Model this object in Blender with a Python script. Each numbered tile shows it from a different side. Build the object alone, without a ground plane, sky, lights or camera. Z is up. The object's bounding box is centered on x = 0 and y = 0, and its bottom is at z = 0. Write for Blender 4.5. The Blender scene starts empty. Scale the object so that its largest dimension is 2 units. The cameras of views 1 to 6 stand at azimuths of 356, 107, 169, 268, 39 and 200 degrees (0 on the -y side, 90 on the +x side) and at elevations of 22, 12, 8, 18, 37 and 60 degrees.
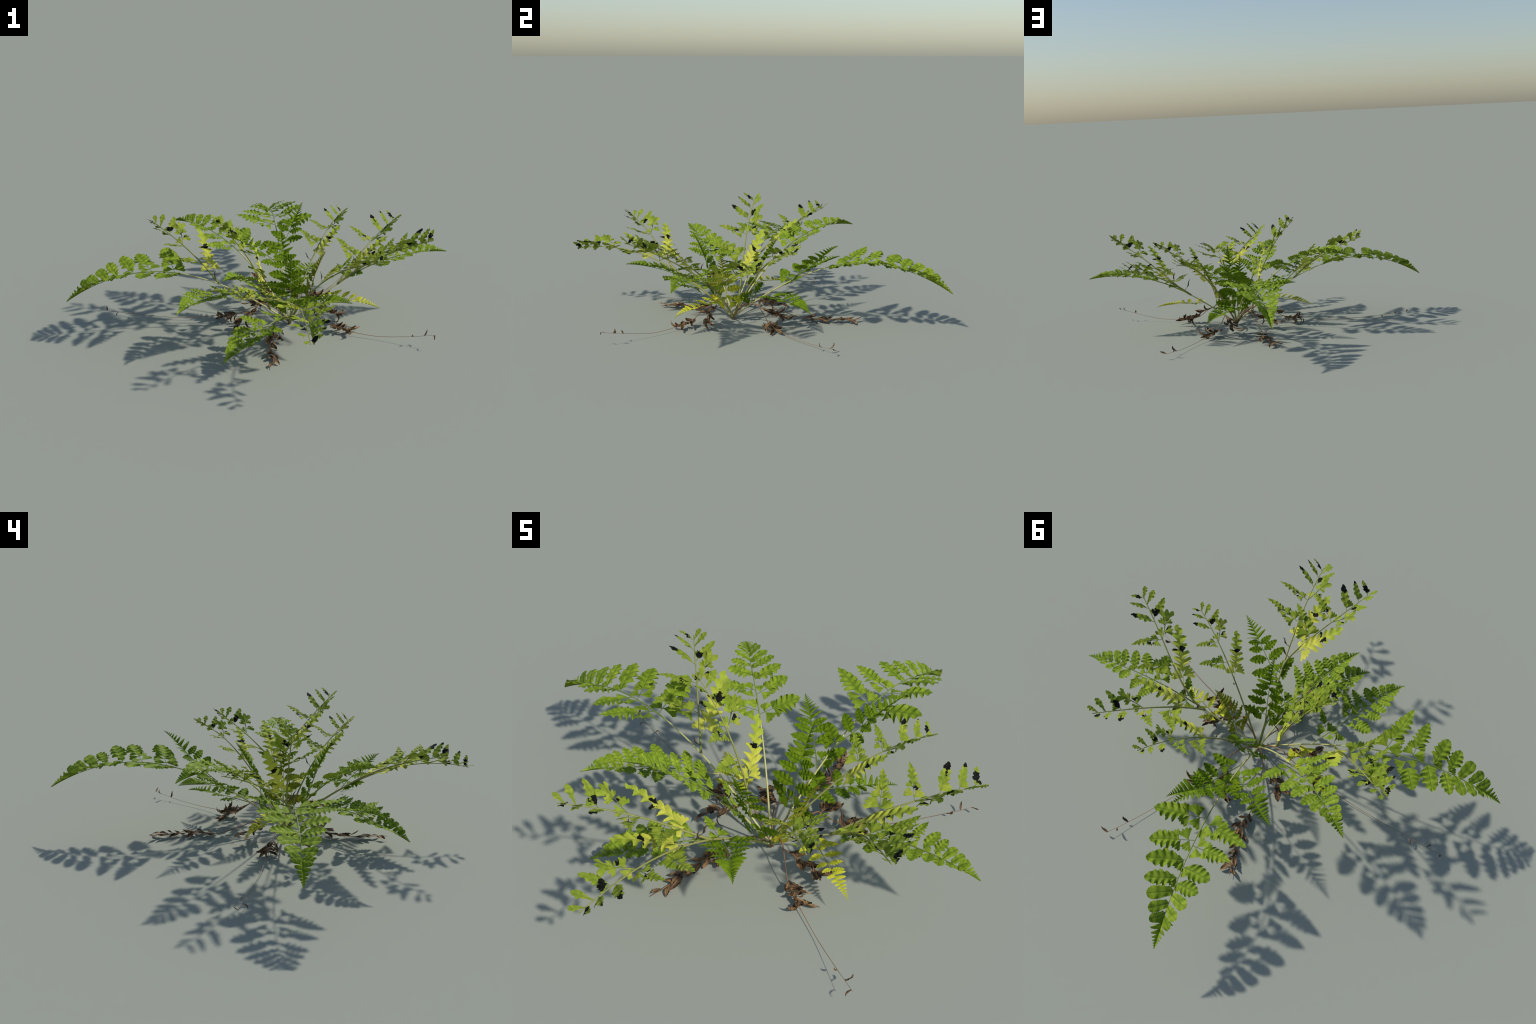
"""Spreading fern: arching fronds, curled sparse fronds, young fronds, withered fronds."""
import bpy, math, random
from mathutils import Vector, Matrix

Z = Vector((0, 0, 1))
RND = random.Random(7)

# ------------------------------------------------------------------ scene root
COL = bpy.context.scene.collection
CROWN = Vector((0.148, -0.119, 0.0))          # where all petioles meet


def add_object(name, data, parent=None):
    ob = bpy.data.objects.new(name, data)
    COL.objects.link(ob)
    if parent is not None:
        ob.parent = parent
        ob.matrix_parent_inverse = parent.matrix_world.inverted()
    return ob


fern = bpy.data.objects.new("fern", None)
COL.objects.link(fern)
fern.location = CROWN
fern["label"] = "low spreading fern with arching green fronds and withered brown ones"
fern["category"] = "fern plant"
bpy.context.view_layer.update()


def to_fern(ob):
    """parent to the root while keeping world-space mesh coordinates"""
    ob.parent = fern
    ob.matrix_parent_inverse = fern.matrix_world.inverted()
    return ob


# ------------------------------------------------------------------ materials
class Nodes:
    def __init__(self, name):
        self.mat = bpy.data.materials.new(name)
        self.mat.use_nodes = True
        self.t = self.mat.node_tree
        self.t.nodes.clear()

    def n(self, kind, **kw):
        nd = self.t.nodes.new(kind)
        for k, v in kw.items():
            setattr(nd, k, v)
        return nd

    def put(self, sock, v):
        if hasattr(v, "is_output"):
            self.t.links.new(v, sock)
        else:
            sock.default_value = v

    def math(self, op, a, b=0.0, c=None):
        nd = self.n("ShaderNodeMath", operation=op)
        self.put(nd.inputs[0], a)
        self.put(nd.inputs[1], b)
        if c is not None:
            self.put(nd.inputs[2], c)
        return nd.outputs[0]

    def ramp(self, fac, lo, hi):
        nd = self.n("ShaderNodeMapRange", interpolation_type="SMOOTHSTEP")
        self.put(nd.inputs[0], fac)
        nd.inputs[1].default_value = lo
        nd.inputs[2].default_value = hi
        return nd.outputs[0]

    def mix(self, fac, a, b):
        nd = self.n("ShaderNodeMix", data_type="RGBA")
        self.put(nd.inputs[0], fac)
        self.put(nd.inputs[6], a if hasattr(a, "is_output") else (*a, 1))
        self.put(nd.inputs[7], b if hasattr(b, "is_output") else (*b, 1))
        return nd.outputs[2]

    def noise(self, vec, scale, detail=3.0, rough=0.55, offset=None):
        if offset is not None:
            ad = self.n("ShaderNodeVectorMath", operation="ADD")
            self.t.links.new(vec, ad.inputs[0])
            self.put(ad.inputs[1], offset)
            vec = ad.outputs[0]
        nd = self.n("ShaderNodeTexNoise")
        nd.inputs["Scale"].default_value = scale
        nd.inputs["Detail"].default_value = detail
        nd.inputs["Roughness"].default_value = rough
        self.t.links.new(vec, nd.inputs["Vector"])
        return nd.outputs[0]


def finish(N, color, rough=0.5, spec=0.35, translucent=0.0, bump=None, bump_strength=0.3):
    p = N.n("ShaderNodeBsdfPrincipled")
    N.put(p.inputs["Base Color"], color)
    N.put(p.inputs["Roughness"], rough)
    p.inputs["Specular IOR Level"].default_value = spec
    if bump is not None:
        b = N.n("ShaderNodeBump")
        b.inputs["Strength"].default_value = bump_strength
        b.inputs["Distance"].default_value = 0.002
        N.t.links.new(bump, b.inputs["Height"])
        N.t.links.new(b.outputs[0], p.inputs["Normal"])
    out = N.n("ShaderNodeOutputMaterial")
    sh = p.outputs[0]
    if translucent:
        tr = N.n("ShaderNodeBsdfTranslucent")
        N.put(tr.inputs[0], color)
        mx = N.n("ShaderNodeMixShader")
        mx.inputs[0].default_value = translucent
        N.t.links.new(sh, mx.inputs[1])
        N.t.links.new(tr.outputs[0], mx.inputs[2])
        sh = mx.outputs[0]
    N.t.links.new(sh, out.inputs[0])
    return N.mat


def leaf_material(name, main, light, dark, rib, rib_w=0.0014, scorch=None, spot=(0.008, 0.009, 0.007),
                  edge=None, translucent=0.09, vary=0.35, tip=None):
    """pinna blade: object x runs along the midrib, y across; scorch = (x_from, x_to, amount) of dead black tissue"""
    N = Nodes(name)
    tc = N.n("ShaderNodeTexCoord")
    vec = tc.outputs["Object"]
    info = N.n("ShaderNodeObjectInfo")
    sep = N.n("ShaderNodeSeparateXYZ")
    N.t.links.new(vec, sep.inputs[0])
    rnd = info.outputs["Random"]
    off = N.n("ShaderNodeCombineXYZ")
    for i in range(3):
        N.put(off.inputs[i], N.math("MULTIPLY", rnd, 3.7 + i))
    big = N.noise(vec, 22.0, 2.0, offset=off.outputs[0])
    fine = N.noise(vec, 130.0, 4.0, offset=off.outputs[0])
    c = N.mix(N.ramp(big, 0.36, 0.62), main, light)
    mid_n = N.noise(vec, 45.0, 3.0, offset=off.outputs[0])
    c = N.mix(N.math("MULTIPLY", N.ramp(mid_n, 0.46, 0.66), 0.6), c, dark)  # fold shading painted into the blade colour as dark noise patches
    c = N.mix(N.math("MULTIPLY", rnd, vary), c, dark)
    c = N.mix(N.math("MULTIPLY", N.ramp(fine, 0.45, 0.75), 0.35), c, dark)
    if tip is not None:
        c = N.mix(N.ramp(sep.outputs[0], tip[1], tip[2]), c, tip[0])
    ay = N.math("ABSOLUTE", sep.outputs[1])
    # side veins, slanting forward from the midrib
    v = N.math("SUBTRACT", sep.outputs[0], N.math("MULTIPLY", ay, 0.9))
    w = N.math("SINE", N.math("MULTIPLY", v, 900.0))
    c = N.mix(N.math("MULTIPLY", N.ramp(w, 0.55, 1.0), 0.22), c, dark)
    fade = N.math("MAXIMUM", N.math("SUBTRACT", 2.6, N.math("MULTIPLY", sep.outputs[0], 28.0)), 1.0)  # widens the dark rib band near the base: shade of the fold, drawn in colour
    near = N.ramp(N.math("DIVIDE", N.math("ADD", ay, N.math("MULTIPLY", fine, 0.0010)), fade), rib_w * 1.9, rib_w * 0.6)
    c = N.mix(N.math("MULTIPLY", near, 0.75), c, rib)
    if edge is not None:
        c = N.mix(N.ramp(big, 0.60, 0.72), c, edge)
    if scorch is not None:
        x0, x1, amt = scorch
        mid, half = (x0 + x1) / 2, (x1 - x0) / 2
        inside = N.math("SUBTRACT", 1.0, N.math("DIVIDE", N.math("ABSOLUTE", N.math("SUBTRACT", sep.outputs[0], mid)), half))
        sn = N.noise(vec, 48.0, 2.0, 0.5, offset=off.outputs[0])
        m = N.math("SUBTRACT", N.math("ADD", N.math("MULTIPLY", inside, 0.55), sn), N.math("MULTIPLY", ay, 7.0))
        c = N.mix(N.ramp(m, 1.02 - amt, 1.07 - amt), c, spot)
    return finish(N, c, 0.62, 0.08, translucent, fine, 0.2)


def stem_material(name, a, b, streak, scale=60.0):
    N = Nodes(name)
    tc = N.n("ShaderNodeTexCoord")
    vec = tc.outputs["Object"]
    n1 = N.noise(vec, 9.0, 2.0)
    n2 = N.noise(vec, scale, 4.0)
    c = N.mix(N.ramp(n1, 0.35, 0.65), a, b)
    c = N.mix(N.math("MULTIPLY", N.ramp(n2, 0.56, 0.72), 0.6), c, streak)
    return finish(N, c, 0.5, 0.35, 0.0, n2, 0.25)


def withered_material():
    N = Nodes("withered_leaf")
    tc = N.n("ShaderNodeTexCoord")
    vec = tc.outputs["Object"]
    info = N.n("ShaderNodeObjectInfo")
    off = N.n("ShaderNodeCombineXYZ")
    for i in range(3):
        N.put(off.inputs[i], N.math("MULTIPLY", info.outputs["Random"], 5.1 + i))
    st = N.n("ShaderNodeVectorMath", operation="MULTIPLY")
    N.t.links.new(vec, st.inputs[0])
    st.inputs[1].default_value = (0.22, 1.5, 1.0)          # streaks along the shrivelled blade
    n1 = N.noise(st.outputs[0], 60.0, 3.0, offset=off.outputs[0])
    n2 = N.noise(st.outputs[0], 90.0, 4.0, 0.6, offset=off.outputs[0])
    c = N.mix(N.ramp(n1, 0.35, 0.62), (0.165, 0.088, 0.040), (0.40, 0.235, 0.095))
    c = N.mix(N.math("MULTIPLY", info.outputs["Random"], 0.75), c, (0.085, 0.050, 0.031))
    c = N.mix(N.ramp(n2, 0.48, 0.58), c, (0.026, 0.019, 0.014))
    return finish(N, c, 0.6, 0.25, 0.05, n2, 0.5)


GREEN = dict(
    main=(0.205, 0.298, 0.021), light=(0.330, 0.430, 0.038), dark=(0.098, 0.168, 0.010), rib=(0.075, 0.125, 0.020))
M_BIG = leaf_material("arching_pinna", **GREEN)
M_BIG_SPOT = leaf_material("arching_pinna_spotted", scorch=(0.01, 0.09, 0.08), **GREEN)
M_YOUNG = leaf_material("young_pinna", (0.132, 0.220, 0.007), (0.190, 0.285, 0.011), (0.075, 0.132, 0.004),
                        (0.050, 0.105, 0.008), rib_w=0.0011, vary=0.3)
M_YELLOW = leaf_material("yellow_pinna", (0.560, 0.560, 0.035), (0.640, 0.620, 0.050), (0.400, 0.440, 0.025),
                         (0.360, 0.380, 0.030), rib_w=0.0009, vary=0.5)
M_OLIVE = leaf_material("olive_pinna", (0.220, 0.250, 0.018), (0.300, 0.290, 0.022), (0.120, 0.170, 0.010),
                        (0.200, 0.170, 0.020), rib_w=0.0009, edge=(0.42, 0.34, 0.03), vary=0.5)
CURL = dict(main=(0.230, 0.305, 0.027), light=(0.350, 0.405, 0.045), dark=(0.135, 0.205, 0.017), rib=(0.180, 0.240, 0.040))
M_CURL = leaf_material("curled_pinna", **CURL)
M_CURL_TIP = leaf_material("curled_pinna_scorched_tip", scorch=(0.055, 0.16, 0.22), **CURL)
M_CURL_BASE = leaf_material("curled_pinna_scorched_base", scorch=(-0.005, 0.066, 0.27), **CURL)
M_CURL_MID = leaf_material("curled_pinna_scorched_middle", scorch=(0.02, 0.09, 0.14), edge=(0.48, 0.45, 0.08), **CURL)
M_CURL_YEL = leaf_material("curled_pinna_yellowing", (0.560, 0.560, 0.075), (0.650, 0.620, 0.085), (0.380, 0.440, 0.050),
                           (0.480, 0.460, 0.080), scorch=(0.13, 0.20, 0.20), vary=0.4, tip=((0.34, 0.42, 0.04), 0.12, 0.24))
S_PALE = stem_material("pale_petiole", (0.50, 0.48, 0.17), (0.58, 0.56, 0.24), (0.30, 0.30, 0.09))
S_GREEN = stem_material("green_rachis", (0.150, 0.220, 0.030), (0.220, 0.280, 0.050), (0.100, 0.140, 0.020))
S_CURL = stem_material("curled_rachis", (0.300, 0.290, 0.090), (0.240, 0.270, 0.065), (0.160, 0.130, 0.050))
S_YOUNG = stem_material("young_rachis", (0.110, 0.170, 0.020), (0.150, 0.210, 0.030), (0.080, 0.110, 0.015))
S_YELLOW = stem_material("yellow_rachis", (0.380, 0.340, 0.040), (0.320, 0.330, 0.040), (0.250, 0.180, 0.030))
S_DEAD = stem_material("withered_stem", (0.330, 0.190, 0.095), (0.230, 0.125, 0.060), (0.050, 0.033, 0.023), 40.0)
S_TWIG = stem_material("dead_twig", (0.090, 0.055, 0.038), (0.060, 0.038, 0.028), (0.020, 0.015, 0.012))
M_DEAD = withered_material()


# ------------------------------------------------------------------ curves
class Spine:
    """cubic curve with arc length, and a frame (T along, W to the right of travel, N up)"""

    def __init__(self, pts, n=160):
        self.c = [Vector(p) for p in pts]
        self.n = n
        self.p = [self.at(i / n) for i in range(n + 1)]
        self.s = [0.0]
        for a, b in zip(self.p, self.p[1:]):
            self.s.append(self.s[-1] + (b - a).length)
        self.length = self.s[-1]

    def at(self, t):
        a, b, c, d = self.c
        u = 1 - t
        return a * u ** 3 + b * (3 * u * u * t) + c * (3 * u * t * t) + d * t ** 3

    def t_at(self, s):
        s = max(0.0, min(self.length, s))
        lo, hi = 0, self.n
        while hi - lo > 1:
            m = (lo + hi) // 2
            if self.s[m] <= s:
                lo = m
            else:
                hi = m
        k = (s - self.s[lo]) / max(1e-9, self.s[hi] - self.s[lo])
        return (lo + k) / self.n

    def frame(self, s, roll=0.0):
        t = self.t_at(s)
        a, b, c, d = self.c
        u = 1 - t
        T = ((b - a) * (3 * u * u) + (c - b) * (6 * u * t) + (d - c) * (3 * t * t)).normalized()
        W = T.cross(Z)
        if W.length < 0.15:
            W = (d - a).cross(Z)
        W = (W - T * W.dot(T)).normalized()
        N = W.cross(T)
        if roll:
            cr, sr = math.cos(roll), math.sin(roll)
            W, N = W * cr + N * sr, N * cr - W * sr
        return self.at(t), T, W, N


def mesh_from(name, verts, faces, mats, smooth=True):
    me = bpy.data.meshes.new(name)
    me.from_pydata([tuple(v) for v in verts], [], faces)
    me.validate()
    for m in mats:
        me.materials.append(m)
    if smooth:
        me.polygons.foreach_set("use_smooth", [True] * len(me.polygons))
    me.update()
    return me


def tube(name, path, radius, mat, sides=7, flat=1.0):
    """path: list of points, radius(k) for k 0..1"""
    V, Fc = [], []
    n = len(path)
    up = Z
    for i, p in enumerate(path):
        a = path[max(0, i - 1)]
        b = path[min(n - 1, i + 1)]
        T = (b - a).normalized()
        W = T.cross(up)
        if W.length < 0.1:
            W = T.cross(Vector((0, 1, 0.2)))
        W.normalize()
        N = W.cross(T)
        r = radius(i / (n - 1))
        for k in range(sides):
            an = 2 * math.pi * k / sides
            V.append(p + W * (r * math.cos(an)) + N * (r * flat * math.sin(an)))
    for i in range(n - 1):
        for k in range(sides):
            a = i * sides + k
            b = i * sides + (k + 1) % sides
            Fc.append((a, b, b + sides, a + sides))
    Fc.append(tuple(range(sides - 1, -1, -1)))
    Fc.append(tuple(range((n - 1) * sides, n * sides)))
    return mesh_from(name, V, Fc, [mat])


# ------------------------------------------------------------------ blades
COLS = (-1.0, -0.72, -0.42, -0.16, 0.0, 0.16, 0.42, 0.72, 1.0)


def ovate(x, peak=0.30, sharp=0.85):
    a = (x / peak) if x < peak else 1.0
    rise = math.sin(min(1.0, a) * math.pi / 2) ** 0.6
    fall = 1.0 if x < peak else max(0.0, 1 - ((x - peak) / (1 - peak)) ** 1.35) ** sharp
    return rise * fall


def oblong(x):
    rise = 0.55 + 0.45 * min(1.0, x / 0.35)
    fall = max(0.0, 1 - max(0.0, (x - 0.45) / 0.55) ** 2.2) ** 0.62
    return rise * fall


def wedge(x):
    rise = 0.12 + 0.88 * min(1.0, x / 0.55) ** 1.2
    fall = max(0.0, 1 - max(0.0, (x - 0.55) / 0.45) ** 1.8) ** 0.75
    return rise * fall


def blade_geo(L, hw, side=1, lobes=5, d0=0.5, d1=0.1, teeth=14, tooth=0.12, prof=ovate, stalk=0.04,
          sweep=0.45, arch=0.12, cup=0.20, fold=0.20, wave=0.10, curl=0.0, bend=0.0, seed=0, first=1.2):
    """A pinna: midrib on +x, +y*side is the edge facing the frond tip. Lobes cut in, teeth on the rim."""
    r = random.Random(seed)
    n = max(26, int(lobes * 12), teeth * 4)
    n = min(n, 76)
    V, Fc = [], []
    jit = [r.uniform(0.88, 1.1) for _ in range(40)]
    ph0 = r.uniform(0, 6.28)
    for i in range(n + 1):
        x = i / n
        xx = 0.0 if x <= stalk else (x - stalk) / (1 - stalk)
        base = hw * prof(xx) if x > stalk else 0.0
        for j, c in enumerate(COLS):
            s = 1 if c >= 0 else -1
            ph = xx ** 0.92 * lobes + (0.0 if s > 0 else 0.35)
            f = ph % 1.0
            k = int(ph)
            b = 1 - abs(2 * f - 1) ** 2.0
            depth = max(0.0, d0 + (d1 - d0) * min(1.0, xx * 1.25))
            m = (1 - depth * (1 - b)) * (1 + (jit[(k * 2 + (s > 0)) % 40] - 1) * min(1, depth * 2))
            if k == 0 and s > 0:
                m *= first
            ft = (xx * teeth + (0.0 if s > 0 else 0.4)) % 1.0
            m *= 1 - tooth * ft
            y = c * max(0.0009, base * m)
            if x >= 1.0:
                y = 0.0
            ay = abs(y)
            X = x * L + sweep * ay * (1 - 0.4 * x)
            q = ay / hw
            zz = arch * L * x * (1 - x) * 1.6 + fold * ay - cup * hw * q * q + wave * hw * q * math.sin(2 * math.pi * ph + ph0 * 0.3)
            zz += 0.05 * hw * math.sin(9 * x + ph0) * q
            Y = y + bend * L * x * x
            if curl:                                   # roll the outer end upward
                a = curl * x * x
                zz += L * x * math.sin(a) * 0.5
                X *= 1 - 0.25 * (1 - math.cos(a))
            V.append((X, Y * side, zz))
    w = len(COLS)
    for i in range(n):
        for j in range(w - 1):
            a = i * w + j
            q = (a, a + w, a + w + 1, a + 1)
            Fc.append(q if side > 0 else q[::-1])
    return V, Fc


def blade(name, mat, L, hw, side=1, **kw):
    V, Fc = blade_geo(L, hw, side, **kw)
    return mesh_from(name, V, Fc, [mat])


def divided(name, mat, L, hw, side, leaflets, start, cut=0.17, **kw):
    """pinna with free basal leaflets on a stalk and a lobed terminal blade"""
    V, Fc = blade_geo(L * (1 - start), hw, 1, **kw)
    V = [(v[0] + start * L, v[1], v[2]) for v in V]
    o = len(V)
    for i in range(7):
        x = start * 1.1 * L * i / 6
        for k in range(5):
            a = 2 * math.pi * k / 5
            V.append((x, 0.0012 * math.cos(a), 0.0012 * math.sin(a) - 0.001))
    for i in range(6):
        for k in range(5):
            a, b = o + i * 5 + k, o + i * 5 + (k + 1) % 5
            Fc.append((a, b, b + 5, a + 5))
    for i, (x, sd, size, ang, half) in enumerate(leaflets):
        fan_part(V, Fc, (x * L, 0, 0), sd * math.radians(ang), size * L, math.radians(half), cut, i * 13 + int(L * 1000),
                 tilt=-0.10 + 0.2 * (i % 2), lobes=4, z_lift=-0.0007 * (i + 1), wedge_base=True)
    if side < 0:
        V = [(v[0], -v[1], v[2]) for v in V]
        Fc = [f[::-1] for f in Fc]
    return mesh_from(name, V, Fc, [mat])


def fan_part(V, Fc, base, ang, size, half, cut, seed, tilt=0.0, lobes=3, z_lift=0.0, wedge_base=False):
    """wedge-shaped leaflet with a notched rim, appended to V, Fc; lies in xy"""
    r = random.Random(seed)
    na, nr = 20, 6
    o = len(V)
    ca, sa = math.cos(ang), math.sin(ang)
    p0 = r.uniform(0, 1)
    for i in range(nr + 1):
        q = i / nr
        for k in range(na + 1):
            th = -1 + 2 * k / na
            f = ((th * 0.5 + 0.5) * lobes + p0 * 0.2) % 1.0
            rr = math.sqrt(max(0.0, 1 - (0.97 * th) ** 2))
            rim = (0.70 + 0.30 * rr) if wedge_base else (0.52 + 0.48 * rr)
            rim *= 1 - cut * abs(2 * f - 1) ** 2.2 * q ** 3 - 0.05 * ((f * 3) % 1.0) * q ** 3
            lx = size * q * rim
            ly = size * math.sin(half) * 1.12 * th * ((q ** 1.25 * (1.08 - 0.12 * q)) if wedge_base else math.sin(math.pi / 2 * q ** 0.8)) * (1 - 0.5 * cut * abs(2 * f - 1) ** 2.2 * q ** 3)
            lz = size * (tilt * q * q + 0.10 * math.sin(2.4 * th + p0 * 5) * q - 0.10 * th * th * q) + z_lift
            V.append((base[0] + lx * ca - ly * sa, base[1] + lx * sa + ly * ca, base[2] + lz))
    w = na + 1
    for i in range(nr):
        for k in range(na):
            a = o + i * w + k
            Fc.append((a, a + w, a + w + 1, a + 1))


def compound(name, mat, L, side, leaflets, bend=0.0, stem_r=0.0018, lift=0.0, seed=0):
    """stalked pinna: a thin stalk along x with fan leaflets; leaflets = (x, +-1 side or 0 end, size, angle, half)"""
    V, Fc = [], []

    def axis(x):
        return Vector((x * L, bend * L * x * x, lift * L * x * x))
    n, sides = 14, 5
    for i in range(n + 1):
        x = i / n
        p = axis(x * 0.97)
        rr = stem_r * (1 - 0.6 * x)
        for k in range(sides):
            a = 2 * math.pi * k / sides
            V.append((p.x, p.y + rr * math.cos(a), p.z + rr * math.sin(a)))
    for i in range(n):
        for k in range(sides):
            a = i * sides + k
            b = i * sides + (k + 1) % sides
            Fc.append((a, b, b + sides, a + sides))
    for i, (x, sd, size, ang, half) in enumerate(leaflets):
        p = axis(x)
        d = axis(min(1, x + 0.02)) - axis(max(0, x - 0.02))
        base_ang = math.atan2(d.y, d.x)
        fan_part(V, Fc, p, base_ang + sd * math.radians(ang), size, math.radians(half), 0.30, seed * 31 + i,
                 tilt=RND.uniform(-0.15, 0.25), lobes=3, z_lift=0.0008 * (i + 1), wedge_base=True)
    if side < 0:
        V = [(v[0], -v[1], v[2]) for v in V]
        Fc = [f[::-1] for f in Fc]
    return mesh_from(name, V, Fc, [mat])


# ------------------------------------------------------------------ frond templates
# distance from tip (m at full size), along, outward, half width, kind
BIG = {
    +1: [(0.585, 0.050, 0.205, 0.060, "lobed"), (0.472, 0.072, 0.163, 0.052, "lobed"), (0.380, 0.053, 0.145, 0.042, "cut"),
         (0.303, 0.045, 0.122, 0.037, "cut"), (0.250, 0.045, 0.094, 0.029, "plain"), (0.200, 0.045, 0.070, 0.025, "plain"),
         (0.158, 0.040, 0.055, 0.021, "plain")],
    -1: [(0.566, 0.075, 0.210, 0.050, "long"), (0.447, 0.025, 0.174, 0.046, "long"), (0.352, 0.025, 0.128, 0.042, "cut"),
         (0.283, 0.016, 0.105, 0.036, "cut"), (0.232, 0.030, 0.083, 0.028, "plain"), (0.184, 0.035, 0.066, 0.024, "plain"),
         (0.146, 0.038, 0.050, 0.021, "plain")],
}
BIG_LOW = {+1: [(0.800, 0.060, 0.150, 0.044, "low")], -1: [(0.815, 0.070, 0.190, 0.040, "low")]}
YOUNG = {
    +1: [(0.318, 0.030, 0.112, 0.031, "lobed"), (0.246, 0.022, 0.092, 0.027, "cut"), (0.196, 0.018, 0.076, 0.0220, "cut"),
         (0.162, 0.015, 0.061, 0.0180, "plain")],
    -1: [(0.306, 0.030, 0.104, 0.031, "lobed"), (0.238, 0.020, 0.088, 0.027, "cut"), (0.190, 0.016, 0.073, 0.0220, "cut"),
         (0.156, 0.015, 0.059, 0.0180, "plain")],
}
MESHES = {}


def big_mesh(kind, side, idx, L, hw, mats):
    m = mats["spot"] if kind == "low" else mats["plain"]
    sd = idx * 7 + side
    if kind == "lobed":
        return divided("pinna", m, L, hw * 0.96, side, [(0.12, 1, 0.265, 64, 30), (0.14, -1, 0.297, 68, 32), (0.31, 1, 0.265, 54, 25), (0.34, -1, 0.276, 56, 26)],
                       0.33, lobes=5, d0=0.72, d1=0.14, teeth=13, tooth=0.13, stalk=0.02, sweep=0.45, arch=0.06, wave=0.20,
                       first=1.0, seed=sd, prof=lambda x: ovate(x, 0.28, 0.75))
    if kind == "long":
        return divided("pinna", m, L, hw * 0.92, side, [(0.08, 1, 0.297, 62, 31), (0.11, -1, 0.276, 68, 31), (0.27, 1, 0.233, 52, 25), (0.26, -1, 0.254, 58, 26)],
                       0.29, lobes=6, d0=0.78, d1=0.20, teeth=15, tooth=0.14, stalk=0.02, sweep=0.45, arch=0.05, wave=0.20,
                       first=1.1, seed=sd, prof=lambda x: ovate(x, 0.22, 0.95))
    if kind == "low":
        return divided("pinna", m, L, hw * 0.75, side, [(0.08, 1, 0.360, 58, 38), (0.11, -1, 0.360, 64, 38)],
                       0.34, lobes=4, d0=0.7, d1=0.15, teeth=10, tooth=0.14, stalk=0.04, sweep=0.4, arch=0.05, wave=0.16,
                       first=1.0, seed=sd)
    if kind == "cut":
        return divided("pinna", m, L, hw, side, [(0.05, 1, 0.318, 56, 31)],
                       0.05, lobes=5, d0=0.58, d1=0.12, teeth=14, tooth=0.13, stalk=0.02, sweep=0.45, arch=0.08, wave=0.20,
                       first=0.8, seed=sd, prof=lambda x: ovate(x, 0.38, 0.62))
    return blade("pinna", m, L, hw, side, seed=sd, lobes=3, d0=0.12, d1=0.05, teeth=9, tooth=0.11, stalk=0.0, sweep=0.35,
                 arch=0.16, wave=0.10, first=1.0, prof=lambda x: (0.62 + 0.38 * min(1, x / 0.6)) * max(0.0, 1 - max(0.0, (x - 0.55) / 0.45) ** 2.4) ** 0.6, cup=0.25)


def young_mesh(kind, side, idx, L, hw, mats):
    sd = idx * 5 + side
    if kind == "lobed":
        return divided("pinna", mats["plain"], L, hw * 0.95, side, [(0.14, 1, 0.339, 60, 36), (0.17, -1, 0.382, 64, 37)], 0.26,
                       lobes=4, d0=0.62, d1=0.15, teeth=12, tooth=0.16, stalk=0.02, sweep=0.4, arch=0.05, wave=0.20, seed=sd,
                       cut=0.14, prof=lambda x: ovate(x, 0.3, 0.8))
    kw = dict(
        cut=dict(lobes=5, d0=0.50, d1=0.12, teeth=14, tooth=0.15, stalk=0.05, sweep=0.40, arch=0.06, first=1.25,
                 prof=lambda x: ovate(x, 0.32, 0.75)),
        plain=dict(lobes=5, d0=0.20, d1=0.08, teeth=10, tooth=0.16, stalk=0.0, sweep=0.40, arch=0.08,
                   prof=lambda x: ovate(x, 0.28, 0.65)),
    )[kind]
    return blade("pinna", mats["plain"], L, hw, side, seed=sd, wave=0.16, cup=0.2, **kw)


def pinna_matrix(pos, T, W, N, side, along, out, theta, scale, twist=0.0):
    lat = W * (side * math.cos(theta)) + N * math.sin(theta)
    nrm = N * math.cos(theta) - W * (side * math.sin(theta))
    X = (T * along + lat * out).normalized()
    Y = nrm.cross(X).normalized()
    Zz = X.cross(Y)
    if twist:
        ct, st = math.cos(twist), math.sin(twist)
        Y, Zz = Y * ct + Zz * st, Zz * ct - Y * st
    M = Matrix((X * scale, Y * scale, Zz * scale)).transposed().to_4x4()
    M.translation = pos
    return M


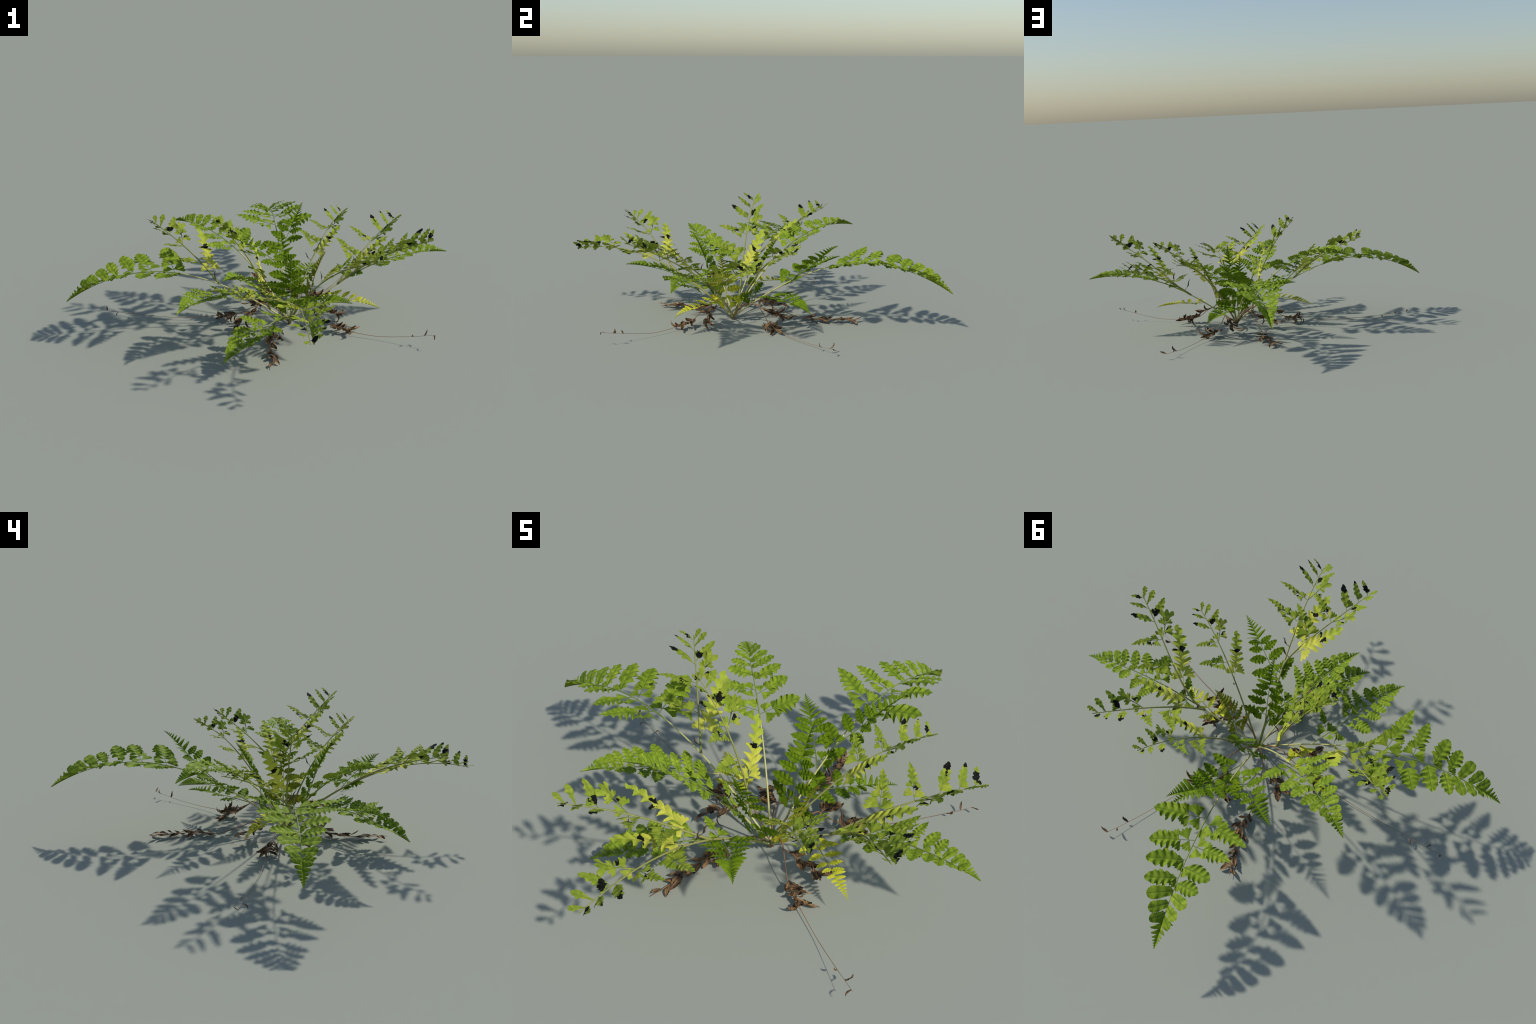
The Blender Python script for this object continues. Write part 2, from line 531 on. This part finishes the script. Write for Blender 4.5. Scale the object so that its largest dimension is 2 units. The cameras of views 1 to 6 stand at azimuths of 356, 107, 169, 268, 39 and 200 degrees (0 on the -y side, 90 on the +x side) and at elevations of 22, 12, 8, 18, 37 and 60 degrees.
def winged_tip(name, sp, mat, d_start, slope, ratio, lobes, scale, lift, depth=(0.96, 0.62), sweep=0.35, roll=0.0, gap=0.06):
    """the fused end of a frond: pinnae shrink geometrically and run together into a lobed wing along the spine"""
    V, Fc = [], []
    per = 16
    n = lobes * per
    end = ratio ** lobes
    for i in range(n + 1):
        u = i / per
        d0 = d_start * (ratio ** u - end * (i / n))
        x = i / n
        for c in COLS:
            s = 1 if c >= 0 else -1
            f = (u + (0 if s > 0 else 0.45)) % 1.0
            b = 1 - min(1.0, abs(f - 0.5) / (0.5 - gap)) ** 2.4
            dp = depth[0] + (depth[1] - depth[0]) * x
            m = (1 - dp * (1 - b)) * (1 - 0.10 * ((f * 3.999) % 1.0))
            w = slope * d0 * scale * m
            y = abs(c) * w
            d = d0 * scale - sweep * y
            P, T, W, N = sp.frame(sp.length - max(0.0, d), roll)
            th = math.atan2(lift * scale * (0.35 + 0.65 * (1 - x)), max(0.004, slope * d0 * scale))
            th = min(th, 0.62)
            lat = W * (s * math.cos(th)) + N * math.sin(th)
            up = 0.0012 * scale + 0.16 * w * math.sin(math.pi * min(1, abs(c))) + 0.10 * w * abs(c) * math.sin(2 * math.pi * f)
            V.append(P + lat * y + N * up)
    w = len(COLS)
    for i in range(n):
        for j in range(w - 1):
            a = i * w + j
            Fc.append((a, a + 1, a + w + 1, a + w)[::-1])
    return mesh_from(name, V, Fc, [mat])


def stem_parts(frond, sp, s_split, r0, r1, m_low, m_high, end=1.0, over=0.0):
    """pale petiole below the first pinnae, green rachis above"""
    L = sp.length

    def rad(s):
        return r0 + (r1 - r0) * (s / L) ** 0.8
    if s_split > 0.02:
        n = 26
        path = [sp.at(sp.t_at(s_split * i / n)) for i in range(n + 1)]
        to_frond(frond, add_object("petiole", tube("petiole", path, lambda k: rad(k * s_split), m_low)))
    n = 34
    s1 = L * end
    path = [sp.at(sp.t_at(s_split + (s1 - s_split) * i / n)) for i in range(n + 1)]
    to_frond(frond, add_object("rachis", tube("rachis", path, lambda k: rad(s_split + (s1 - s_split) * k), m_high)))


def to_frond(frond, ob):
    ob.parent = frond
    ob.matrix_parent_inverse = frond.matrix_world.inverted()


def new_frond(name, pos):
    e = bpy.data.objects.new(name, None)
    COL.objects.link(e)
    e.location = pos
    e.parent = fern
    e.matrix_parent_inverse = fern.matrix_world.inverted()
    bpy.context.view_layer.update()
    return e


def place(frond, me, M):
    ob = bpy.data.objects.new(me.name.split(".")[0], me)
    COL.objects.link(ob)
    ob.parent = frond
    ob.matrix_parent_inverse = frond.matrix_world.inverted()
    ob.matrix_world = M
    return ob


def feather_frond(name, spine, table, builder, mats, key, scale, lift, tip, stems, r, split, roll=0.0, jitter=0.0, seed=0, grow=1.0, shift=0.0):
    sp = Spine(spine)
    fr = new_frond(name, sp.at(0))
    rr = random.Random(seed)
    for side in (1, -1):
        for idx, (d, al, out, hw, kind) in enumerate(table[side]):
            s = sp.length - (d - shift) * scale
            if s < 0.02:
                continue
            P, T, W, N = sp.frame(s, roll)
            k = (key, side, idx)
            if k not in MESHES:
                MESHES[k] = builder(kind, side, idx, math.hypot(al, out), hw, mats)
            th = math.atan2(lift, out) + rr.uniform(-1, 1) * jitter
            M = pinna_matrix(P + N * 0.001, T, W, N, side, al, out * (1 + rr.uniform(-1, 1) * jitter * 0.2), th, scale * grow,
                             rr.uniform(-1, 1) * jitter)
            place(fr, MESHES[k], M)
    tm = winged_tip("frond_tip", sp, mats["plain"], *tip[:4], scale, lift, roll=roll, gap=tip[4], depth=tip[5])
    to_frond(fr, add_object("frond_tip", tm))
    stem_parts(fr, sp, max(0.0, sp.length - split * scale), r[0], r[1], stems[0], stems[1], end=0.995)
    return fr


# ------------------------------------------------------------------ curled, half-scorched fronds
def curled_meshes():
    def simple(L, hw, side, mat, seed, lobe=True, bend=0.0):
        kw = dict(lobes=4, d0=0.45, d1=0.30, teeth=9, tooth=0.18, stalk=0.02, sweep=0.6, arch=0.06, cup=0.25, fold=0.30,
                  wave=0.16, bend=bend, seed=seed)
        if lobe:
            return divided("pinna", mat, L, hw, side, [(0.10, 1, 0.36, 40, 28)], 0.10, prof=lambda x: ovate(x, 0.36, 0.65), **kw)
        return blade("pinna", mat, L, hw, side, prof=wedge, **kw)

    def feathery(L, hw, side, mat, leaflets, start, seed, bend=0.0):
        return divided("pinna", mat, L, hw, side, leaflets, start, cut=0.26, lobes=4, d0=0.75, d1=0.35, teeth=8, tooth=0.18,
                       stalk=0.03, sweep=0.7, arch=0.05, fold=0.2, wave=0.2, seed=seed, bend=bend, prof=lambda x: ovate(x, 0.2, 0.9))
    T = []
    # (side, distance from tip, along, outward, lift angle, mesh, twist)
    T.append((1, 0.026, 0.040, 0.030, 35, simple(0.054, 0.014, 1, M_CURL, 1, False), 0.3))
    T.append((1, 0.058, 0.030, 0.050, 38, simple(0.074, 0.017, 1, M_CURL, 2, False), 0.2))
    T.append((1, 0.128, 0.052, 0.080, 30, simple(0.108, 0.022, 1, M_CURL_BASE, 3), 0.2))
    T.append((-1, 0.024, 0.016, 0.066, 36, simple(0.072, 0.015, -1, M_CURL_BASE, 4), -0.3))
    T.append((-1, 0.076, 0.036, 0.082, 32, simple(0.098, 0.017, -1, M_CURL_TIP, 5), -0.3))
    T.append((-1, 0.142, 0.053, 0.100, 27, simple(0.122, 0.023, -1, M_CURL_TIP, 6), -0.2))
    T.append((1, 0.225, 0.092, 0.076, 24, compound("pinna", M_CURL_MID, 0.122, 1, [
        (0.12, 1, 0.040, 55, 34), (0.26, -1, 0.044, 60, 34), (0.50, 1, 0.040, 42, 28), (0.56, -1, 0.034, 45, 28),
        (0.62, 0, 0.058, 0, 38)], bend=0.12, lift=0.05, stem_r=0.0024, seed=3), 0.1))
    T.append((-1, 0.226, 0.026, 0.146, 18, feathery(0.155, 0.019, -1, M_CURL_MID, [
        (0.10, 1, 0.27, 50, 34), (0.15, -1, 0.24, 58, 34), (0.32, 1, 0.22, 42, 28), (0.36, -1, 0.19, 48, 28)], 0.40, 5, -0.10), -0.3))
    T.append((-1, 0.350, 0.054, 0.160, 14, feathery(0.180, 0.022, -1, M_CURL, [
        (0.11, 1, 0.30, 50, 38), (0.14, -1, 0.31, 60, 38), (0.33, 1, 0.24, 44, 32), (0.36, -1, 0.22, 50, 32),
        (0.50, 1, 0.17, 38, 28), (0.52, -1, 0.16, 42, 28)], 0.52, 8, -0.08), -0.3))
    T.append((1, 0.455, 0.240, 0.112, 14, divided("pinna", M_CURL_YEL, 0.275, 0.046, 1, [
        (0.14, 1, 0.19, 56, 38), (0.17, -1, 0.20, 62, 38)], 0.22, cut=0.24, lobes=6, d0=0.92, d1=0.74, teeth=19, tooth=0.24,
        stalk=0.02, sweep=0.65, arch=0.06, fold=0.15, wave=0.24, bend=0.04, seed=11, prof=lambda x: ovate(x, 0.12, 0.42)), 0.15))
    return T


def twig_mesh():
    pts = [Vector((0, 0, 0)), Vector((0.02, 0.004, 0.008)), Vector((0.038, 0.0, 0.012)), Vector((0.05, -0.006, 0.022)), Vector((0.066, -0.004, 0.034))]
    V, Fc = [], []
    n = len(pts)
    for i, p in enumerate(pts):
        r = (0.0016, 0.0013, 0.0050, 0.0034, 0.0007)[i]
        for k in range(5):
            a = 2 * math.pi * k / 5
            V.append(p + Vector((0.2 * r * math.sin(a), r * math.cos(a), r * math.sin(a) * 0.7)))
    for i in range(n - 1):
        for k in range(5):
            a = i * 5 + k
            b = i * 5 + (k + 1) % 5
            Fc.append((a, b, b + 5, a + 5))
    return mesh_from("dead_twig", V, Fc, [S_TWIG])


CURLED = curled_meshes()
TWIG = twig_mesh()


def curled_frond(spine, scale, roll=0.0, seed=0, r0=0.0052, r1=0.0018, pale=0.0):
    sp = Spine(spine)
    fr = new_frond("curled_frond", sp.at(0))
    rr = random.Random(seed)
    for side, d, al, out, lift, me, tw in CURLED:
        s = sp.length - d * scale
        P, T, W, N = sp.frame(s, roll)
        th = math.radians(lift) + rr.uniform(-0.05, 0.05)
        place(fr, me, pinna_matrix(P, T, W, N, side, al, out, th, scale, tw * side + rr.uniform(-0.08, 0.08)))
    s = max(0.03, sp.length - 0.475 * scale)
    P, T, W, N = sp.frame(s, roll)
    place(fr, TWIG, pinna_matrix(P, T, W, N, -1, 0.2, 1.0, 0.7, scale))
    stem_parts(fr, sp, max(0.0, sp.length - 0.47 * scale) * pale, r0, r1, S_PALE, S_CURL)
    return fr


# ------------------------------------------------------------------ spines of all green fronds (control points)
SP = {
    'A1': [(0.148, -0.119, 0.008), (-0.252, -0.102, 0.345), (-0.592, -0.118, 0.45), (-0.962, -0.111, 0.211)],
    'A2': [(0.148, -0.119, 0.008), (0.145, 0.289, 0.344), (0.155, 0.631, 0.444), (0.147, 0.997, 0.21)],
    'A3': [(0.148, -0.119, 0.008), (0.424, -0.106, 0.233), (0.641, -0.113, 0.373), (0.961, -0.115, 0.328)],
    'A4': [(0.148, -0.119, 0.008), (-0.01, 0.038, 0.332), (-0.204, 0.18, 0.485), (-0.412, 0.383, 0.426)],
    'A5': [(0.148, -0.119, 0.008), (0.037, -0.223, 0.231), (-0.041, -0.338, 0.381), (-0.19, -0.497, 0.425)],
    'A6': [(0.148, -0.119, 0.008), (0.17, -0.278, 0.167), (0.003, -0.428, 0.169), (-0.217, -0.656, 0.082)],
    'A7': [(-0.108, -0.112, 0.195), (-0.238, -0.263, 0.259), (-0.331, -0.411, 0.292), (-0.412, -0.502, 0.275)],
    'C1': [(0.147, -0.374, 0.202), (0.23, -0.444, 0.248), (0.307, -0.518, 0.296), (0.392, -0.6, 0.307)],
    'C2': [(0.149, 0.215, 0.248), (0.188, 0.309, 0.305), (0.251, 0.374, 0.389), (0.306, 0.469, 0.446)],
    'C3': [(0.148, 0.147, 0.194), (0.084, 0.204, 0.256), (0.002, 0.291, 0.283), (-0.105, 0.384, 0.31)],
    'C4': [(0.148, -0.016, 0.088), (0.164, -0.007, 0.236), (0.138, 0.061, 0.338), (0.146, 0.124, 0.439)],
    'C5': [(0.147, -0.206, 0.083), (0.146, -0.227, 0.208), (0.148, -0.271, 0.338), (0.147, -0.335, 0.44)],
    'Y1': [(0.323, -0.113, 0.143), (0.434, -0.171, 0.137), (0.519, -0.228, 0.136), (0.589, -0.257, 0.11)],
    'Y2': [(-0.017, -0.114, 0.136), (-0.072, -0.080, 0.151), (-0.145, 0.010, 0.158), (-0.26, 0.084, 0.12)],
    'D1': [(0.148, 0.049, 0.135), (0.206, 0.156, 0.147), (0.311, 0.266, 0.144), (0.373, 0.355, 0.119)],
    'S1': [(0.242, -0.114, 0.083), (0.261, -0.118, 0.2), (0.296, -0.113, 0.291), (0.345, -0.117, 0.38)],
    'Bg': [(-0.198, -0.111, 0.246), (-0.275, -0.036, 0.351), (-0.391, 0.073, 0.436), (-0.512, 0.191, 0.495)],
    'Bh': [(0.053, -0.116, 0.084), (0.018, -0.107, 0.286), (-0.08, -0.12, 0.476), (-0.208, -0.111, 0.579)],
    'Bd': [(0.147, -0.424, 0.231), (0.15, -0.483, 0.27), (0.017, -0.588, 0.385), (-0.14, -0.807, 0.462)],
    'Bc': [(0.148, -0.119, 0.008), (0.143, -0.405, 0.266), (0.153, -0.675, 0.387), (0.146, -0.987, 0.318)],
    'Ba': [(0.4, -0.112, 0.195), (0.503, -0.095, 0.26), (0.598, -0.221, 0.394), (0.807, -0.401, 0.504)],
    'Be': [(0.4, -0.112, 0.195), (0.504, -0.036, 0.29), (0.619, 0.079, 0.366), (0.77, 0.2, 0.41)],
    'Bf': [(0.148, -0.119, 0.008), (0.261, 0.022, 0.248), (0.376, 0.146, 0.418), (0.507, 0.309, 0.432)],
    'Bb': [(0.148, -0.119, 0.008), (0.259, -0.201, 0.251), (0.378, -0.327, 0.386), (0.56, -0.466, 0.437)],
}
MB = dict(plain=M_BIG, spot=M_BIG_SPOT)
BIG_FULL = {s: BIG_LOW[s] + BIG[s] for s in (1, -1)}
LIFT_BIG, LIFT_YOUNG = 0.036, 0.019      # pinna tips rise this far above the rachis
BIG_TIP = (0.140, 0.45, 0.79, 9, 0.02, (0.92, 0.45))       # length, half width per length, step, lobes
for i, (k, sc, low) in enumerate([('A1', 1.0, 0), ('A2', 1.0, 0), ('A4', 0.75, 0), ('A3', 0.62, 1), ('A5', 0.55, 1),
                                  ('A6', 0.58, 1), ('A7', 0.52, 1)]):
    feather_frond("arching_frond", SP[k], BIG_FULL if low else BIG, big_mesh, MB, "low" if low else "big", sc, LIFT_BIG, BIG_TIP,
                  (S_PALE, S_GREEN), (0.0046 if k != 'A7' else 0.003, 0.0013), 0.86 if low else 0.62, jitter=0.07, seed=i,
                  grow=1.15 if k in ('A5', 'A6', 'A7') else 1.03, shift=0.008)

YT = (0.140, 0.42, 0.82, 11, 0.13, (0.97, 0.80))
for i, (k, sc) in enumerate([('C1', 1.0), ('C2', 1.08), ('C3', 1.05), ('C4', 1.08), ('C5', 1.05), ('D1', 1.0)]):
    feather_frond("young_frond", SP[k], YOUNG, young_mesh, dict(plain=M_YOUNG), "young", sc, LIFT_YOUNG, YT, (S_YOUNG, S_YOUNG),
                  (0.0022, 0.0008), 0.33, jitter=0.07, seed=20 + i)
SLIM = {s: [(d, al * 1.4, o * 0.80, h * 0.66, k) for d, al, o, h, k in YOUNG[s]] for s in (1, -1)}
for i, k in enumerate(('Y1', 'Y2')):
    feather_frond("yellow_frond", SP[k], SLIM, young_mesh, dict(plain=M_YELLOW), "yellow", 0.86, 0.014, (0.140, 0.34, 0.82, 11, 0.15, (0.97, 0.82)),
                  (S_YELLOW, S_YELLOW), (0.0020, 0.0008), 0.33, jitter=0.08, seed=30 + i)
feather_frond("olive_frond", SP['S1'], YOUNG, young_mesh, dict(plain=M_OLIVE), "olive", 0.92, 0.014, YT,
              (S_YELLOW, S_YELLOW), (0.0022, 0.0008), 0.33, jitter=0.08, seed=40)

for i, (k, sc, r0) in enumerate([('Bg', 1.0, 0.0052), ('Bh', 1.0, 0.0055), ('Bd', 1.0, 0.0052), ('Bc', 1.0, 0.0064), ('Ba', 1.0, 0.0052),
                                 ('Be', 1.0, 0.0052), ('Bf', 0.80, 0.0048), ('Bb', 0.80, 0.0048)]):
    curled_frond(SP[k], sc, seed=50 + i, r0=r0)


# ------------------------------------------------------------------ withered fronds
def dead_leaf_mesh(seed, flat=False):
    r = random.Random(seed)
    L = r.uniform(0.055, 0.105)
    hw = r.uniform(0.008, 0.017)
    curl = r.uniform(0.3, 2.6) * r.choice((1, -1, 1))
    roll = r.uniform(0.6, 2.0)
    tw = r.uniform(-1.2, 1.2)
    if flat:                                     # pressed against the ground
        curl, roll, tw, hw = r.uniform(-0.5, 0.7), r.uniform(0.4, 1.3), r.uniform(-0.5, 0.5), r.uniform(0.011, 0.021)
    V, Fc = [], []
    n, m = 22, 8
    nt = r.randint(4, 7)
    p = Vector((0, 0, 0))
    for i in range(n + 1):
        x = i / n
        a = curl * x * x
        if i:
            p = p + Vector((math.cos(a), 0, math.sin(a))) * (L / n)
        w = hw * (math.sin(math.pi * min(1, x * 0.93 + 0.07)) ** 0.7) * (1 - 0.32 * ((x * nt + r.uniform(0, .15)) % 1.0))
        if i == n:
            w = 0.0006
        for j in range(m + 1):
            c = -1 + 2 * j / m
            an = c * roll * (0.5 + 0.5 * x)
            rad = w / max(0.3, roll * (0.5 + 0.5 * x))
            yy = rad * math.sin(an) * 1.2
            zz = rad * (1 - math.cos(an)) + 0.12 * hw * math.sin(7 * x + 3 * c)
            t = tw * x
            y2, z2 = yy * math.cos(t) - zz * math.sin(t), yy * math.sin(t) + zz * math.cos(t)
            nx, nz = -math.sin(a), math.cos(a)
            V.append((p.x + nx * z2, y2, p.z + nz * z2))
    w = m + 1
    for i in range(n):
        for j in range(m):
            a = i * w + j
            Fc.append((a, a + w, a + w + 1, a + 1))
    return mesh_from("withered_leaf", V, Fc, [M_DEAD])


DEAD = [dead_leaf_mesh(100 + i) for i in range(14)]
DEAD_FLAT = [dead_leaf_mesh(200 + i, True) for i in range(10)]


def smooth_path(pts, n=24):
    """Catmull-Rom through hand-placed points"""
    P = [Vector(p) for p in pts]
    P = [P[0] * 2 - P[1]] + P + [P[-1] * 2 - P[-2]]
    out = []
    for i in range(1, len(P) - 2):
        for k in range(n):
            t = k / n
            a, b, c, d = P[i - 1:i + 3]
            out.append(0.5 * ((2 * b) + (c - a) * t + (2 * a - 5 * b + 4 * c - d) * t * t + (3 * b - a - 3 * c + d) * t ** 3))
    out.append(P[-2])
    return out


def dead_leaves(fr, path, count, k0, k1, rr, scale=1.0, spread=1.0, flat=False):
    pool = DEAD_FLAT if flat else DEAD
    n = len(path) - 1
    for i in range(count):
        k = k0 + (k1 - k0) * (i + 0.5) / count
        p = path[int(k * n)]
        T = (path[min(n, int(k * n) + 2)] - path[max(0, int(k * n) - 2)]).normalized()
        side = 1 if i % 2 else -1
        W = T.cross(Z).normalized()
        X = (T * rr.uniform(0.5, 1.1) + W * (side * rr.uniform(0.3, 1.0) * spread) + Z * (rr.uniform(-0.12, 0.08) if flat else rr.uniform(-0.40, 0.05))).normalized()
        Nn = (Z * rr.uniform(0.4, 1) + W * rr.uniform(-0.8, 0.8) * (0.5 if flat else 1)).normalized()
        Y = Nn.cross(X).normalized()
        Zz = X.cross(Y)
        s = scale * rr.uniform(0.75, 1.15)
        M = Matrix((X * s, Y * s, Zz * s)).transposed().to_4x4()
        M.translation = p
        me = pool[rr.randrange(len(pool))]
        zmin = min((M @ v.co).z for v in me.vertices)
        if zmin < 0.003:
            M.translation.z += 0.003 - zmin
        place(fr, me, M)


def withered_frond(petiole, branch_a, branch_b, runner, n_a, n_b, seed, spread_b=1.0, b_from=0.45):
    rr = random.Random(seed)
    fr = new_frond("withered_frond", Vector(petiole[0]))
    for pts, r0, r1 in ((petiole, 0.0032, 0.0026), (branch_a, 0.0024, 0.0010), (branch_b, 0.0022, 0.0012)):
        pa = smooth_path(pts, 14)
        to_frond(fr, add_object("withered_stem", tube("withered_stem", pa, lambda k: r0 + (r1 - r0) * k, S_DEAD, 6)))
    half = n_a // 2
    dead_leaves(fr, smooth_path(branch_a), half, 0.05, 0.9, rr, 0.9, 0.5)
    dead_leaves(fr, smooth_path(branch_a), n_a - half, 0.1, 0.95, rr, 0.85, 0.7, True)
    dead_leaves(fr, smooth_path(branch_b), int(n_b * 1.1), b_from, 0.94, rr, 0.80, spread_b, runner is None)
    if runner:
        pa = smooth_path(runner, 16)
        to_frond(fr, add_object("withered_stem", tube("withered_stem", pa, lambda k: 0.0014 - 0.0007 * k, S_DEAD, 5)))
        n = len(pa) - 1
        for k, sd in ((0.76, 1), (0.88, -1), (0.985, 1)):
            p = pa[int(k * n)]
            T = (pa[int(k * n)] - pa[int(k * n) - 3]).normalized()
            X = (T * 0.4 + T.cross(Z) * sd + Z * 0.2).normalized()
            Y = Z.cross(X).normalized()
            s = 0.42
            M = Matrix((X * s, Y * s, X.cross(Y) * s)).transposed().to_4x4()
            M.translation = p
            place(fr, DEAD[rr.randrange(len(DEAD))], M)


C0 = (0.148, -0.119, 0.006)
withered_frond([C0, (0.185, -0.142, 0.085), (0.243, -0.177, 0.116), (0.262, -0.190, 0.100)],
               [(0.262, -0.190, 0.100), (0.32, -0.18, 0.085), (0.37, -0.165, 0.06), (0.41, -0.156, 0.045)],
               [(0.262, -0.190, 0.100), (0.30, -0.225, 0.075), (0.345, -0.26, 0.035), (0.40, -0.285, 0.025), (0.434, -0.31, 0.018)],
               [(0.434, -0.31, 0.018), (0.55, -0.375, 0.016), (0.67, -0.446, 0.038), (0.802, -0.524, 0.073)], 10, 15, 1, 1.25)
withered_frond([C0, (0.19, -0.05, 0.085), (0.23, 0.033, 0.109), (0.236, 0.055, 0.095)],
               [(0.236, 0.055, 0.095), (0.225, 0.10, 0.08), (0.215, 0.15, 0.06), (0.203, 0.19, 0.045)],
               [(0.236, 0.055, 0.095), (0.262, 0.088, 0.06), (0.29, 0.12, 0.03), (0.315, 0.145, 0.025), (0.34, 0.174, 0.02)],
               [(0.34, 0.174, 0.02), (0.43, 0.29, 0.010), (0.52, 0.42, 0.014), (0.607, 0.538, 0.028)], 10, 14, 2, 1.25)
withered_frond([C0, (0.085, -0.105, 0.08), (0.02, -0.085, 0.108), (0.0, -0.08, 0.098)],
               [(0.0, -0.08, 0.098), (-0.04, -0.11, 0.08), (-0.08, -0.14, 0.06), (-0.122, -0.16, 0.045)],
               [(0.0, -0.08, 0.098), (-0.06, -0.06, 0.07), (-0.12, -0.045, 0.04), (-0.17, -0.03, 0.03), (-0.208, -0.023, 0.03)],
               [(-0.208, -0.023, 0.03), (-0.40, 0.025, 0.012), (-0.60, 0.075, 0.022), (-0.802, 0.126, 0.043)], 9, 13, 3, 1.2)
withered_frond([C0, (0.115, -0.07, 0.075), (0.081, -0.017, 0.09), (0.072, 0.012, 0.082)],
               [(0.072, 0.012, 0.082), (0.035, 0.03, 0.07), (-0.01, 0.055, 0.055), (-0.05, 0.077, 0.04)],
               [(0.072, 0.012, 0.082), (0.066, 0.10, 0.045), (0.057, 0.205, 0.014), (0.075, 0.29, 0.014), (0.06, 0.37, 0.014),
                (0.045, 0.45, 0.015), (0.029, 0.527, 0.016)], None, 9, 16, 4, 0.8, 0.35)
withered_frond([C0, (0.115, -0.165, 0.055), (0.080, -0.215, 0.062), (0.060, -0.245, 0.052)],
               [(0.060, -0.245, 0.052), (0.070, -0.28, 0.042), (0.080, -0.31, 0.03), (0.086, -0.345, 0.02)],
               [(0.060, -0.245, 0.052), (0.040, -0.30, 0.030), (0.028, -0.36, 0.018), (0.022, -0.42, 0.014), (0.025, -0.50, 0.014),
                (0.019, -0.594, 0.016)], None, 4, 11, 5, 0.7, 0.10)

# crown knob where the petioles join
path = [Vector((0.148, -0.119, 0.0)), Vector((0.148, -0.119, 0.012)), Vector((0.148, -0.119, 0.024))]
to_fern(add_object("crown", tube("crown", path, lambda k: (0.009, 0.010, 0.004)[int(k * 2)], S_DEAD, 9)))
